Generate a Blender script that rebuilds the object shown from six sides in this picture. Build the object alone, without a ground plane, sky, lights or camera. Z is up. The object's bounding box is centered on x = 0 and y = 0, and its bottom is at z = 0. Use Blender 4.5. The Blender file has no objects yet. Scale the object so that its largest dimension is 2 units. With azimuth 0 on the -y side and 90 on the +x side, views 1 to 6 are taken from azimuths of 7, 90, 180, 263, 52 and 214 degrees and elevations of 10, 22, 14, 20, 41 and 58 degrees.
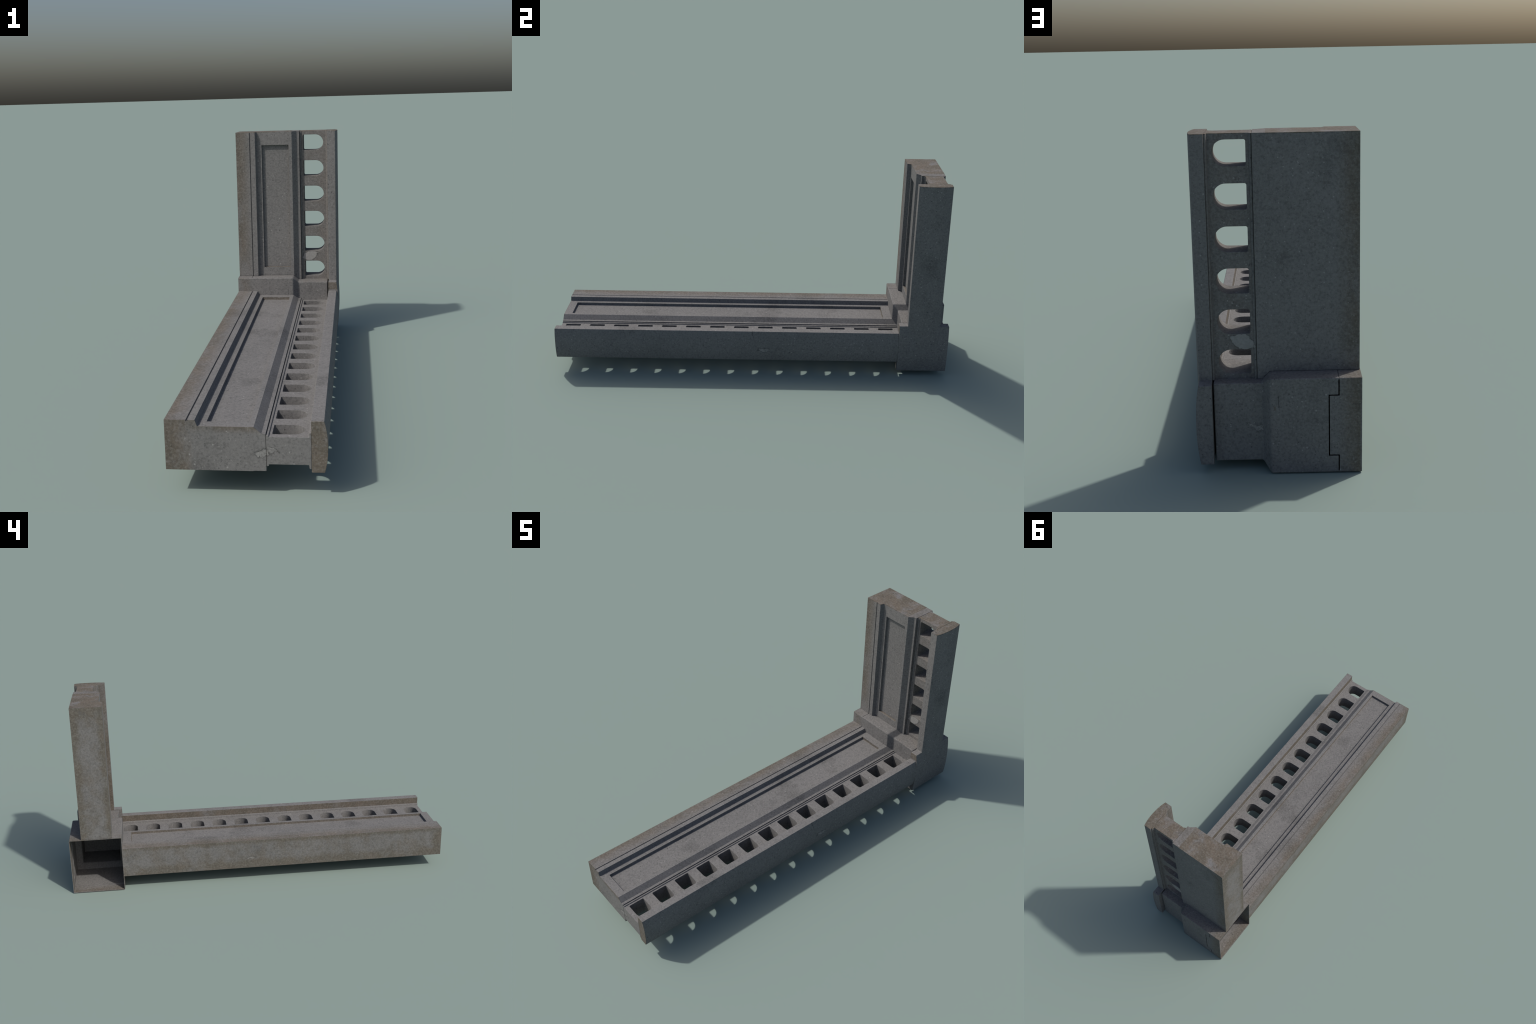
import bpy, bmesh, math
from mathutils import Vector

# ------------------------------------------------------------------ sizes
BEAM_START, CORNER_FRONT, CORNER_BACK = -1.0, 0.730, 1.0
POST_TOP, CORNER_TOP = 1.0130, 0.302
POST_FRONT = 0.779
BEAM_TOP, BEAM_BOTTOM = 0.2360, 0.0775
FACE_X = -0.2453            # outer flank of beam and post
WEB_X, FASCIA_X = 0.0612, 0.1966
PITCH, HOLE_W = 0.12535, 0.0755


# ------------------------------------------------------------------ helpers
def new_object(name, bm, mat=None):
    bmesh.ops.recalc_face_normals(bm, faces=bm.faces)
    me = bpy.data.meshes.new(name)
    bm.to_mesh(me)
    bm.free()
    ob = bpy.data.objects.new(name, me)
    bpy.context.scene.collection.objects.link(ob)
    if mat:
        me.materials.append(mat)
    return ob


def prism(bm, outline, place, a, b):
    """closed outline of (p, q) pairs swept from a to b; place(p, q, s) -> xyz"""
    lo = [bm.verts.new(place(p, q, a)) for p, q in outline]
    hi = [bm.verts.new(place(p, q, b)) for p, q in outline]
    n = len(outline)
    for i in range(n):
        j = (i + 1) % n
        bm.faces.new((lo[i], lo[j], hi[j], hi[i]))
    bm.faces.new(lo[::-1])
    bm.faces.new(hi)


def box(bm, x0, x1, y0, y1, z0, z1):
    prism(bm, [(x0, y0), (x1, y0), (x1, y1), (x0, y1)], lambda p, q, s: (p, q, s), z0, z1)


def apply_modifiers(ob):
    dg = bpy.context.evaluated_depsgraph_get()
    me = bpy.data.meshes.new_from_object(ob.evaluated_get(dg))
    old = ob.data
    ob.modifiers.clear()
    ob.data = me
    me.name = ob.name
    bpy.data.meshes.remove(old)


def cut(ob, *cutters):
    for c in cutters:
        m = ob.modifiers.new('cut', 'BOOLEAN')
        m.operation, m.solver, m.object = 'DIFFERENCE', 'EXACT', c
    apply_modifiers(ob)
    for c in cutters:
        me = c.data
        bpy.data.objects.remove(c)
        bpy.data.meshes.remove(me)


def finish(ob, width, segments=2, angle=28):
    """dissolve boolean leftovers, round the arrises, shade smooth by angle"""
    bm = bmesh.new()
    bm.from_mesh(ob.data)
    bmesh.ops.remove_doubles(bm, verts=bm.verts, dist=1e-5)
    bmesh.ops.dissolve_limit(bm, angle_limit=math.radians(0.5), verts=bm.verts, edges=bm.edges)
    bm.to_mesh(ob.data)
    bm.free()
    m = ob.modifiers.new('round', 'BEVEL')
    m.width, m.segments = width, segments
    m.limit_method, m.angle_limit = 'ANGLE', math.radians(angle)
    m.use_clamp_overlap = True
    m.harden_normals = False
    apply_modifiers(ob)
    for p in ob.data.polygons:
        p.use_smooth = True
    ob.data.set_sharp_from_angle(angle=math.radians(35))
    w = ob.modifiers.new('normals', 'WEIGHTED_NORMAL')
    w.keep_sharp = True
    apply_modifiers(ob)


# the beam is swept along y, the post along z; both share one section.
def along_beam(p, q, s):
    return (p, s, q)


def along_post(p, q, s):
    return (p, POST_FRONT + BEAM_TOP - q, s)


def along_post_web(p, q, s):          # the web sits a little further back in the post
    return (p, POST_FRONT + BEAM_TOP - q + 0.0088, s)


# ------------------------------------------------------------------ section
BODY = [(FACE_X, BEAM_BOTTOM), (0.0215, BEAM_BOTTOM), (0.0240, BEAM_BOTTOM + 0.0012),
        (WEB_X - 0.0005, BEAM_BOTTOM + 0.0012), (WEB_X - 0.0005, 0.1958),
        (0.0487, 0.1965), (0.0255, 0.2162), (-0.1445, 0.2165), (-0.1518, BEAM_TOP),
        (-0.1742, BEAM_TOP), (-0.1752, 0.2318), (-0.1784, 0.2318), (-0.1794, BEAM_TOP),
        (FACE_X, BEAM_TOP)]
WEB = [(WEB_X + 0.0006, 0.0940), (0.0688, 0.0940), (0.0698, 0.0995), (0.1886, 0.0995),
       (0.1903, 0.0876), (FASCIA_X - 0.0003, 0.0870), (FASCIA_X - 0.0003, 0.2015),
       (0.1908, 0.1998), (0.1893, 0.1870), (0.0704, 0.1870), (0.0694, 0.1913), (WEB_X + 0.0006, 0.1916)]


def bulge(t):
    t = min(1.0, abs(t))
    return 0.0104 * (1.0 - t ** 2.3)


FASCIA_Z = (0.0762, 0.2370)
ZC, ZH = sum(FASCIA_Z) / 2, (FASCIA_Z[1] - FASCIA_Z[0]) / 2
FASCIA = [(FASCIA_X, FASCIA_Z[0])]
for i in range(17):
    t = -1 + i / 8
    FASCIA.append((0.2356 + bulge(t), ZC + t * ZH))
FASCIA.append((FASCIA_X, FASCIA_Z[1]))


def arch(start):
    """D-shaped opening: square at the body, round toward the fascia"""
    r = HOLE_W / 2
    x0, xc = 0.0790, 0.1765 - r
    k = 0.0045
    pts = [(x0 + k * (1 - math.cos(a)), start + k * (1 - math.sin(a))) for a in (0, math.pi / 4, math.pi / 2)]
    for i in range(17):
        a = -math.pi / 2 + math.pi * i / 16
        pts.append((xc + r * math.cos(a), start + r + r * math.sin(a)))
    pts += [(x0 + k * (1 - math.sin(a)), start + HOLE_W - k * (1 - math.cos(a))) for a in (0, math.pi / 4, math.pi / 2)]
    return pts


def arch_cutter(starts, to_world):
    bm = bmesh.new()
    for s in starts:
        prism(bm, arch(s), to_world, 0.0, 0.4)
    return new_object('cutter', bm)


def end_cutter(post, e=0.0012):
    """takes off what would reach into the hollow corner block"""
    if post:
        prof = [(-0.4, 0.1), (-0.4, CORNER_TOP - e), (0.0235, CORNER_TOP - e), (0.0485, 0.277 - e), (0.5, 0.277 - e), (0.5, 0.1)]
        place = lambda p, q, s: (p, s, q)
        rng = (0.5, 1.3)
    else:
        prof = [(-0.4, 1.1), (-0.4, CORNER_FRONT + e), (0.0235, CORNER_FRONT + e), (0.0485, 0.7548 + e), (0.5, 0.7548 + e), (0.5, 1.1)]
        place = lambda p, q, s: (p, q, s)
        rng = (-0.2, 0.6)
    bm = bmesh.new()
    prism(bm, prof, place, *rng)
    return new_object('cutter', bm)


# ------------------------------------------------------------------ material
class Nodes:
    def __init__(self, mat):
        self.t = mat.node_tree
        self.n, self.l = self.t.nodes, self.t.links

    def link(self, v, sock):
        if isinstance(v, bpy.types.NodeSocket):
            self.l.new(v, sock)
        else:
            sock.default_value = v

    def math(self, op, a, b=None, c=None, clamp=False):
        n = self.n.new('ShaderNodeMath')
        n.operation, n.use_clamp = op, clamp
        for i, v in enumerate((a, b, c)):
            if v is not None:
                self.link(v, n.inputs[i])
        return n.outputs[0]

    def add(self, *v):
        r = v[0]
        for x in v[1:]:
            r = self.math('ADD', r, x)
        return r

    def mul(self, *v):
        r = v[0]
        for x in v[1:]:
            r = self.math('MULTIPLY', r, x)
        return r

    def maxi(self, *v):
        r = v[0]
        for x in v[1:]:
            r = self.math('MAXIMUM', r, x)
        return r

    def ramp(self, v, a, b, lo=0.0, hi=1.0):
        n = self.n.new('ShaderNodeMapRange')
        n.interpolation_type = 'SMOOTHSTEP'
        self.link(v, n.inputs['Value'])
        for k, x in (('From Min', a), ('From Max', b), ('To Min', lo), ('To Max', hi)):
            n.inputs[k].default_value = x
        if a > b:
            n.inputs['From Min'].default_value, n.inputs['From Max'].default_value = b, a
            n.inputs['To Min'].default_value, n.inputs['To Max'].default_value = hi, lo
        return n.outputs[0]

    def noise(self, vec, scale, detail=4.0, rough=0.55, stretch=None, seed=0.0):
        m = self.n.new('ShaderNodeMapping')
        m.inputs['Location'].default_value = (seed, seed * 1.7, -seed)
        if stretch:
            m.inputs['Scale'].default_value = stretch
        self.l.new(vec, m.inputs['Vector'])
        n = self.n.new('ShaderNodeTexNoise')
        n.inputs['Scale'].default_value = scale
        n.inputs['Detail'].default_value = detail
        n.inputs['Roughness'].default_value = rough
        self.l.new(m.outputs[0], n.inputs['Vector'])
        return n.outputs['Fac']

    def dots(self, vec, scale, share, radius):
        """sparse round specks: only a share of the Voronoi cells carries one"""
        n = self.n.new('ShaderNodeTexVoronoi')
        n.inputs['Scale'].default_value = scale
        self.l.new(vec, n.inputs['Vector'])
        s = self.n.new('ShaderNodeSeparateColor')
        self.l.new(n.outputs['Color'], s.inputs[0])
        size = self.math('MULTIPLY', s.outputs[1], radius)
        size = self.math('ADD', size, radius * 0.35)
        d = self.math('SUBTRACT', size, n.outputs['Distance'])
        d = self.ramp(d, 0.0, radius * 0.5)
        return self.mul(d, self.math('LESS_THAN', s.outputs[0], share))

    def mix_f(self, f, a, b):
        return self.add(self.mul(a, 1 - f), self.mul(b, f))

    def mix(self, fac, a, b, mode='MIX'):
        n = self.n.new('ShaderNodeMix')
        n.data_type, n.blend_type = 'RGBA', mode
        self.link(fac, n.inputs[0])
        self.link(a, n.inputs[6])
        self.link(b, n.inputs[7])
        return n.outputs[2]


def rgb(r, g, b):
    return (r, g, b, 1.0)


def concrete():
    mat = bpy.data.materials.new('weathered_concrete')
    mat.use_nodes = True
    k = Nodes(mat)
    bsdf = k.n['Principled BSDF']
    tc = k.n.new('ShaderNodeTexCoord')
    P = tc.outputs['Object']
    sep = k.n.new('ShaderNodeSeparateXYZ')
    k.l.new(P, sep.inputs[0])
    x, y, z = sep.outputs

    def band(v, lo, hi, soft=0.001):
        return k.mul(k.ramp(v, lo - soft, lo + soft), k.ramp(v, hi + soft, hi - soft))

    mp = k.n.new('ShaderNodeMapping')
    mp.inputs['Location'].default_value = (3.3, 1.9, 7.1)
    k.l.new(P, mp.inputs['Vector'])
    Pm = mp.outputs[0]
    cloud = k.noise(P, 3.2, 5, 0.6)
    mottle = k.noise(P, 17, 5, 0.6, seed=3.1)
    grain = k.noise(P, 120, 3, 0.7, seed=7.7)
    fine = k.noise(P, 420, 2, 0.6, seed=1.3)
    blot = k.noise(P, 5.5, 3, 0.5, stretch=(1, 0.8, 1), seed=11.0)
    streak = k.noise(P, 9, 5, 0.65, stretch=(1.0, 0.45, 0.45), seed=5.0)
    patch = k.noise(P, 14, 6, 0.68, seed=21.0)

    grey = k.mix(k.ramp(cloud, 0.3, 0.7), rgb(0.143, 0.141, 0.139), rgb(0.176, 0.1725, 0.1705))
    grey = k.mix(k.ramp(mottle, 0.32, 0.72, 0, 0.55), grey, rgb(0.186, 0.182, 0.179))
    grey = k.mix(k.ramp(blot, 0.57, 0.72, 0, 0.42), grey, rgb(0.075, 0.074, 0.072))

    # ---- ochre and rust staining where water has run
    edge = k.ramp(x, -0.165, -0.240)
    flank = k.ramp(x, -0.2420, -0.2445)
    lip = k.maxi(k.mul(band(z, 0.05, 0.26, 0.004), k.maxi(k.ramp(z, 0.145, 0.085), k.ramp(z, 0.205, 0.236)), k.ramp(y, 0.735, 0.72)),
                 k.mul(k.ramp(z, 0.29, 0.31), k.maxi(k.ramp(y, 0.82, 0.78), k.ramp(y, 0.885, 0.935), k.ramp(z, 0.93, 1.01))),
                 k.ramp(y, -0.93, -0.995))
    s_edge = k.mul(edge, k.ramp(streak, 0.28, 0.56), k.math('SUBTRACT', 1.0, flank), 0.85)
    s_flank = k.mul(flank, k.math('ADD', k.mul(lip, k.ramp(streak, 0.24, 0.50)), k.mul(k.ramp(patch, 0.36, 0.62), 0.6), clamp=True), 0.85)
    s_cap = k.mul(k.ramp(z, 1.0095, 1.0115), k.ramp(patch, 0.34, 0.54), k.math('SUBTRACT', 0.95, k.mul(band(x, 0.0225, 0.0605, 0.0012), 0.65)))
    end = k.ramp(y, -0.9975, -0.9985)
    s_end = k.mul(end, k.maxi(k.ramp(x, -0.155, -0.19), k.ramp(x, 0.196, 0.1975), k.mul(k.ramp(z, 0.190, 0.215), 0.8)),
                  k.ramp(streak, 0.26, 0.50), 0.9)
    inner = k.mul(band(x, 0.1925, 0.1975, 0.0006),
                  k.maxi(k.mul(band(z, 0.2015, 0.2352), k.ramp(y, 0.75, 0.74)), k.mul(band(y, 0.7802, 0.814), k.ramp(z, 0.27, 0.28))))
    s_inner = k.mul(inner, k.ramp(streak, 0.25, 0.5), 0.9)
    cf = k.mul(k.ramp(x, 0.1955, 0.1965), band(y, 0.73, 0.7395, 0.0005), k.ramp(z, 0.24, 0.245), 0.8)
    rec = k.maxi(k.mul(band(x, 0.0080, 0.0125), k.maxi(band(z, 0.203, 0.2155, 0.0006), k.mul(k.ramp(z, 0.32, 0.33), band(y, 0.8005, 0.812, 0.0006)))),
                 k.mul(band(y, 0.6825, 0.688), band(z, 0.203, 0.2155, 0.0006)),
                 k.mul(band(z, 0.340, 0.3452), band(y, 0.8012, 0.812, 0.0006)))
    s_rec = k.mul(rec, band(x, -0.125, 0.013), 0.75)
    stain = k.maxi(s_edge, s_flank, s_cap, s_end, s_inner, cf, s_rec)
    ochre = k.mix(k.ramp(mottle, 0.35, 0.65), rgb(0.104, 0.089, 0.067), rgb(0.136, 0.112, 0.086))
    olive = rgb(0.108, 0.099, 0.080)
    ochre = k.mix(k.mul(flank, k.ramp(patch, 0.35, 0.6, 1.0, 0.35)), ochre, olive)
    # a thin weathered film over the whole web of the post
    film = k.mul(band(x, 0.070, 0.196), k.ramp(z, 0.27, 0.28), k.ramp(mottle, 0.3, 0.7, 0.1, 0.5))
    grey = k.mix(film, grey, rgb(0.140, 0.122, 0.106))
    col = k.mix(stain, grey, ochre)

    # ---- grain, pale aggregate, dark air holes
    col = k.mix(k.ramp(grain, 0.42, 0.74, 0.0, 0.34), col, rgb(0.27, 0.268, 0.262))
    col = k.mix(k.ramp(grain, 0.50, 0.28, 0.0, 0.42), col, rgb(0.066, 0.067, 0.066))
    col = k.mix(k.ramp(fine, 0.55, 0.30, 0.0, 0.22), col, rgb(0.07, 0.069, 0.067))
    pale = k.maxi(k.mul(k.dots(P, 135, 0.26, 0.30), 0.5), k.dots(P, 70, 0.24, 0.19))
    pits = k.maxi(k.mul(k.dots(Pm, 120, 0.22, 0.28), 0.6), k.dots(Pm, 66, 0.17, 0.18))
    col = k.mix(k.mul(pale, k.ramp(stain, 0.2, 0.9, 0.50, 0.28)), col, rgb(0.36, 0.358, 0.345))
    col = k.mix(k.mul(pits, 0.60), col, rgb(0.036, 0.037, 0.036))

    # ---- hairline cracks on the corner block and the beam fascia
    wob = k.math('SUBTRACT', k.noise(P, 40, 3, 0.6, seed=9.0), 0.5)
    lx = k.math('ABSOLUTE', k.add(x, 0.001, k.mul(wob, 0.03)))
    c1 = k.mul(k.ramp(lx, 0.0014, 0.0006), band(z, 0.212, 0.250, 0.004), k.ramp(y, 0.70, 0.71))
    ly = k.math('ABSOLUTE', k.add(y, -0.003, k.mul(wob, 0.03)))
    c2 = k.mul(k.ramp(ly, 0.0016, 0.0007), band(z, 0.205, 0.242, 0.004), k.ramp(x, 0.22, 0.23))
    crack = k.maxi(c1, c2)
    col = k.mix(k.mul(crack, 0.7), col, rgb(0.035, 0.034, 0.033))

    # ---- broken spots: (centre, half sizes, strength)
    Q = P
    for scale, amp in ((30, 0.040), (95, 0.016)):
        warp = k.n.new('ShaderNodeTexNoise')
        warp.inputs['Scale'].default_value = scale
        warp.inputs['Detail'].default_value = 3
        k.l.new(P, warp.inputs['Vector'])
        shift = k.n.new('ShaderNodeVectorMath')
        shift.operation = 'SUBTRACT'
        k.l.new(warp.outputs['Color'], shift.inputs[0])
        shift.inputs[1].default_value = (0.5, 0.5, 0.5)
        off = k.n.new('ShaderNodeVectorMath')
        off.operation = 'MULTIPLY_ADD'
        k.l.new(shift.outputs[0], off.inputs[0])
        off.inputs[1].default_value = (amp, amp, amp)
        k.l.new(Q, off.inputs[2])
        Q = off.outputs[0]

    def spot(centre, half):
        m = k.n.new('ShaderNodeVectorMath')
        m.operation = 'SUBTRACT'
        k.l.new(Q, m.inputs[0])
        m.inputs[1].default_value = centre
        d = k.n.new('ShaderNodeVectorMath')
        d.operation = 'DIVIDE'
        k.l.new(m.outputs[0], d.inputs[0])
        d.inputs[1].default_value = half
        l = k.n.new('ShaderNodeVectorMath')
        l.operation = 'LENGTH'
        k.l.new(d.outputs[0], l.inputs[0])
        return l.outputs['Value']

    rim, chip = None, None
    for c, h in CHIPS:
        d = spot(c, h)
        a = k.ramp(d, 1.0, 0.88)
        r = k.mul(k.ramp(d, 1.55, 1.05), k.math('SUBTRACT', 1.0, a))
        chip = a if chip is None else k.maxi(chip, a)
        rim = r if rim is None else k.maxi(rim, r)
    col = k.mix(k.mul(rim, k.ramp(mottle, 0.36, 0.60), 0.62), col, rgb(0.062, 0.061, 0.059))
    col = k.mix(k.mul(chip, k.ramp(grain, 0.36, 0.62, 0.15, 0.75)), col, rgb(0.27, 0.267, 0.258))
    # fresh mortar repair on the post, between its two lowest openings
    qs = k.n.new('ShaderNodeSeparateXYZ')
    k.l.new(Q, qs.inputs[0])
    dx = k.math('SUBTRACT', k.mix_f(0.6, x, qs.outputs[0]), 0.103)
    dz = k.math('SUBTRACT', k.mix_f(0.6, z, qs.outputs[2]), 0.394)
    u = k.mul(k.add(k.mul(dx, 0.93), k.mul(dz, 0.36)), 1 / 0.043)
    v = k.mul(k.add(k.mul(dx, -0.36), k.mul(dz, 0.93)), 1 / 0.025)
    rr = k.math('POWER', k.add(k.math('POWER', k.math('ABSOLUTE', u), 1.25), k.math('POWER', k.math('ABSOLUTE', v), 1.25)), 0.8)
    mortar = k.mul(k.ramp(rr, 1.0, 0.95), band(y, 0.80, 0.93), k.ramp(z, 0.4166, 0.4158))
    mrim = k.mul(k.ramp(rr, 1.25, 1.0), band(y, 0.80, 0.93), k.ramp(z, 0.4166, 0.4158))
    col = k.mix(k.mul(mrim, 0.35), col, rgb(0.05, 0.05, 0.05))
    col = k.mix(mortar, col, k.mix(k.ramp(grain, 0.3, 0.7), rgb(0.235, 0.231, 0.225), rgb(0.285, 0.280, 0.272)))

    k.l.new(col, bsdf.inputs['Base Color'])
    k.l.new(k.ramp(mottle, 0.3, 0.7, 0.82, 0.95), bsdf.inputs['Roughness'])
    bsdf.inputs['Specular IOR Level'].default_value = 0.25
    h = k.add(k.mul(grain, 0.5), k.mul(mottle, 0.8), k.mul(pits, -0.5), k.mul(chip, -1.0), k.mul(crack, -1.5), k.mul(mortar, 0.8), k.mul(fine, 0.25))
    b = k.n.new('ShaderNodeBump')
    b.inputs['Strength'].default_value = 0.35
    b.inputs['Distance'].default_value = 0.0025
    k.l.new(h, b.inputs['Height'])
    k.l.new(b.outputs[0], bsdf.inputs['Normal'])
    return mat


CHIPS = [((0.046, -1.0, 0.136), (0.021, 0.04, 0.011)),      # end of the beam
         ((0.076, -1.0, 0.143), (0.021, 0.04, 0.006)),
         ((0.062, 0.966, 0.134), (0.018, 0.03, 0.009)),     # back of the corner
         ((0.085, 0.966, 0.142), (0.016, 0.03, 0.004)),
         ((0.245, 0.058, 0.138), (0.03, 0.030, 0.009)),     # fascia of the beam
         ((-0.246, 0.050, 0.138), (0.03, 0.022, 0.008))]    # flank of the beam

MAT = concrete()

# ------------------------------------------------------------------ thing
root = bpy.data.objects.new('concrete_corner_frame', None)
bpy.context.scene.collection.objects.link(root)
root['label'] = 'weathered grey concrete L-shaped corner frame with arched openings'
root['category'] = 'building part'


def child(ob, parent):
    ob.parent = parent
    return ob


def sweep(name, outline, place, a, b):
    bm = bmesh.new()
    prism(bm, outline, place, a, b)
    return new_object(name, bm, MAT)


def recess_cutter(post):
    bm = bmesh.new()
    if post:
        box(bm, -0.1222, 0.0095, 0.6, POST_FRONT + 0.0325, 0.3435, 0.9490)
    else:
        box(bm, -0.1222, 0.0095, -0.9595, 0.686, BEAM_TOP - 0.0325, 0.5)
    return new_object('cutter', bm)


# ---- beam: solid body with a sunk panel, pierced web, curved fascia
beam = sweep('beam', BODY, along_beam, BEAM_START, 0.78)
cut(beam, recess_cutter(False), end_cutter(False))
finish(beam, 0.0014)
child(beam, root)

web = sweep('pierced_web', WEB, along_beam, BEAM_START, 0.78)
cut(web, end_cutter(False), arch_cutter([-0.9765 + i * PITCH for i in range(14)], lambda p, q, s: (p, q, s)))
finish(web, 0.0020)
child(web, beam)

fascia = sweep('fascia', FASCIA, along_beam, BEAM_START, 0.7384)
finish(fascia, 0.0016)
child(fascia, beam)

# ---- post: the same section turned upright
post = sweep('post', BODY, along_post, 0.20, POST_TOP)
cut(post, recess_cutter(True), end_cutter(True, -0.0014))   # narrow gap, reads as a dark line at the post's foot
finish(post, 0.0014)
child(post, root)

web = sweep('pierced_web', WEB, along_post_web, 0.20, POST_TOP)
cut(web, end_cutter(True), arch_cutter([0.9945 - HOLE_W - i * PITCH for i in range(6)], lambda p, q, s: (p, s + 0.7, q)))
finish(web, 0.0020)
child(web, post)

# ---- fascia of post and corner in one: an upright strip on a broad foot
FOOT_Y, FOOT_Z = (0.7385, 0.9880), (0.0265, 0.2785)
STRIP_Y = (0.7812, 0.9432)


def steps(a, b, n):
    return [a + (b - a) * i / n for i in range(n)]


ys = steps(FOOT_Y[0], STRIP_Y[0], 3) + steps(STRIP_Y[0], STRIP_Y[1], 16) + steps(STRIP_Y[1], FOOT_Y[1], 3) + [FOOT_Y[1]]
zs = steps(FOOT_Z[0], FOOT_Z[1], 18) + steps(FOOT_Z[1], POST_TOP, 10) + [POST_TOP]


def face_x(yy, zz):
    yc, yh = sum(STRIP_Y) / 2, (STRIP_Y[1] - STRIP_Y[0]) / 2
    zc, zh = sum(FOOT_Z) / 2, (FOOT_Z[1] - FOOT_Z[0]) / 2
    u = bulge((yy - yc) / yh) if zz > zc else 0.0104 * (1 - min(1, abs(yy - yc) / yh) ** 2.3)
    v = bulge((zz - zc) / zh)
    n = 6.0
    m = (max(u, 0) ** n + max(v, 0) ** n) ** (1 / n) if zz > zc else v
    return 0.2356 + min(m, 0.0108)


bm = bmesh.new()
grid = {}
strip = [i for i, v in enumerate(ys) if STRIP_Y[0] - 1e-6 <= v <= STRIP_Y[1] + 1e-6]
i0, i1 = strip[0], strip[-1]
foot_rows = 18


def corner_vert(i, j, side):
    key = (i, j, side)
    if key not in grid:
        xx = face_x(ys[i], zs[j]) if side else FASCIA_X
        grid[key] = bm.verts.new((xx, ys[i], zs[j]))
    return grid[key]


cells = {(i, j) for i in range(len(ys) - 1) for j in range(len(zs) - 1)
         if j < foot_rows or i0 <= i < i1}
for i, j in cells:
    for side in (0, 1):
        bm.faces.new([corner_vert(a, b, side) for a, b in ((i, j), (i + 1, j), (i + 1, j + 1), (i, j + 1))])
    for (di, dj), (a, b) in {(-1, 0): ((0, 0), (0, 1)), (1, 0): ((1, 0), (1, 1)),
                             (0, -1): ((0, 0), (1, 0)), (0, 1): ((0, 1), (1, 1))}.items():
        if (i + di, j + dj) not in cells:
            p, q = (i + a[0], j + a[1]), (i + b[0], j + b[1])
            bm.faces.new([corner_vert(*p, 0), corner_vert(*q, 0), corner_vert(*q, 1), corner_vert(*p, 1)])
strip_fascia = new_object('fascia', bm, MAT)
finish(strip_fascia, 0.0016)
child(strip_fascia, post)

# ---- corner block: thin hollow casing, open on its flank
SHELL = 0.0024
SECTIONS = [(-0.2472, CORNER_FRONT, CORNER_BACK, 0.0, CORNER_TOP),
            (0.0235, CORNER_FRONT, CORNER_BACK, 0.0, CORNER_TOP),
            (0.0480, 0.7548, 0.9662, 0.0275, 0.2770),
            (0.1922, 0.7548, 0.9662, 0.0275, 0.2770)]
bm = bmesh.new()
rings = []
for sx, y0, y1, z0, z1 in SECTIONS:
    rings.append([bm.verts.new((sx, a, b)) for a, b in ((y0, z0), (y1, z0), (y1, z1), (y0, z1))])
for r0, r1 in zip(rings, rings[1:]):
    for i in range(4):
        j = (i + 1) % 4
        bm.faces.new((r0[i], r0[j], r1[j], r1[i]))
bm.faces.new(rings[-1])
bmesh.ops.bevel(bm, geom=[e for e in bm.edges if len(e.link_faces) == 2], offset=0.0042, segments=3,
                affect='EDGES', profile=0.5, clamp_overlap=True)
casing = new_object('corner_block', bm, MAT)
m = casing.modifiers.new('wall', 'SOLIDIFY')
m.thickness, m.offset, m.use_even_offset = SHELL, -1.0, True
apply_modifiers(casing)

# keyed joint: a groove over the top and bottom, stepping round a key at the back
G, D = 0.0018, 0.0014
KEY = [(-0.1790, 0.31), (-0.1790, 0.2480), (-0.1500, 0.2480), (-0.1500, 0.0560), (-0.1790, 0.0560), (-0.1790, -0.01)]


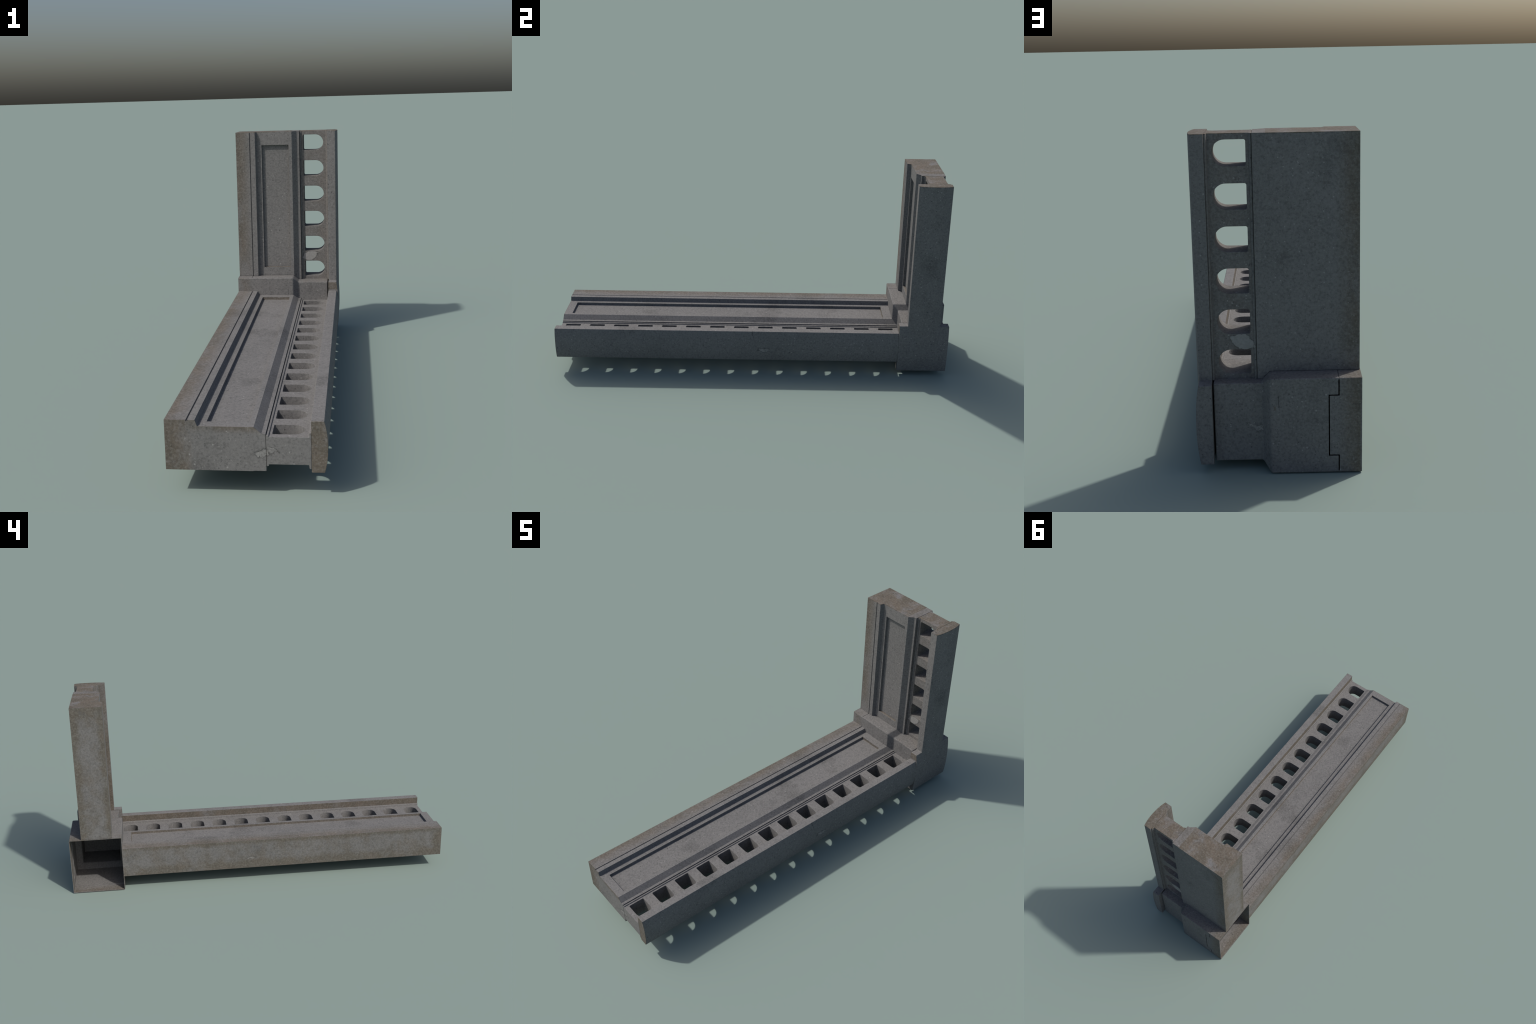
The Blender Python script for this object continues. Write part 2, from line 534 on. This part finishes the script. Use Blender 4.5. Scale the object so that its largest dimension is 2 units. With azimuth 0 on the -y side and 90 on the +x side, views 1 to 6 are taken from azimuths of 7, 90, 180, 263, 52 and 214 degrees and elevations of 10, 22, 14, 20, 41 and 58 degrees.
def key_strips(bm, y0, y1, g):
    for (xa, za), (xb, zb) in zip(KEY, KEY[1:]):
        box(bm, min(xa, xb) - g, max(xa, xb) + g, y0, y1, min(za, zb) - g, max(za, zb) + g)


def groove_outline(g):
    out = []
    n = len(KEY)
    left = [(-g, 0), (-g, g), (-g, g), (-g, -g), (-g, -g), (-g, 0)]
    left = [(KEY[0][0] - g, KEY[0][1]), (KEY[1][0] - g, KEY[1][1] - g), (KEY[2][0] - g, KEY[2][1] - g),
            (KEY[3][0] - g, KEY[3][1] + g), (KEY[4][0] - g, KEY[4][1] + g), (KEY[5][0] - g, KEY[5][1])]
    right = [(KEY[0][0] + g, KEY[0][1]), (KEY[1][0] + g, KEY[1][1] + g), (KEY[2][0] + g, KEY[2][1] + g),
             (KEY[3][0] + g, KEY[3][1] - g), (KEY[4][0] + g, KEY[4][1] - g), (KEY[5][0] + g, KEY[5][1])]
    return left + right[::-1]


bm = bmesh.new()
prism(bm, groove_outline(G), lambda p, q, s: (p, s, q), CORNER_BACK - D, CORNER_BACK + 0.02)
back_groove = new_object('cutter', bm)
bm = bmesh.new()
box(bm, -0.1790 - G * 0.7, -0.1790 + G * 0.7, 0.7, 1.02, CORNER_TOP - D, 0.32)
box(bm, -0.1790 - G * 0.7, -0.1790 + G * 0.7, 0.7, 1.02, -0.02, D)
ring_groove = new_object('cutter', bm)
cut(casing, back_groove, ring_groove)
for p in casing.data.polygons:
    p.use_smooth = True
casing.data.set_sharp_from_angle(angle=math.radians(35))
m = casing.modifiers.new('normals', 'WEIGHTED_NORMAL')
m.keep_sharp = True
apply_modifiers(casing)
child(casing, root)

# the joint shows inside the casing as a low rib
bm = bmesh.new()
r = 0.0026
box(bm, -0.1790 - r, -0.1790 + r, CORNER_FRONT + 0.006, CORNER_BACK - 0.006, SHELL - 0.001, SHELL + 0.0045)
prism(bm, groove_outline(r), lambda p, q, s: (p, s, q if 0.01 < q < 0.29 else (0.006 if q < 0.1 else 0.296)),
      CORNER_BACK - SHELL - 0.0026, CORNER_BACK - SHELL + 0.001)
rib = new_object('joint_rib', bm, MAT)
child(rib, casing)
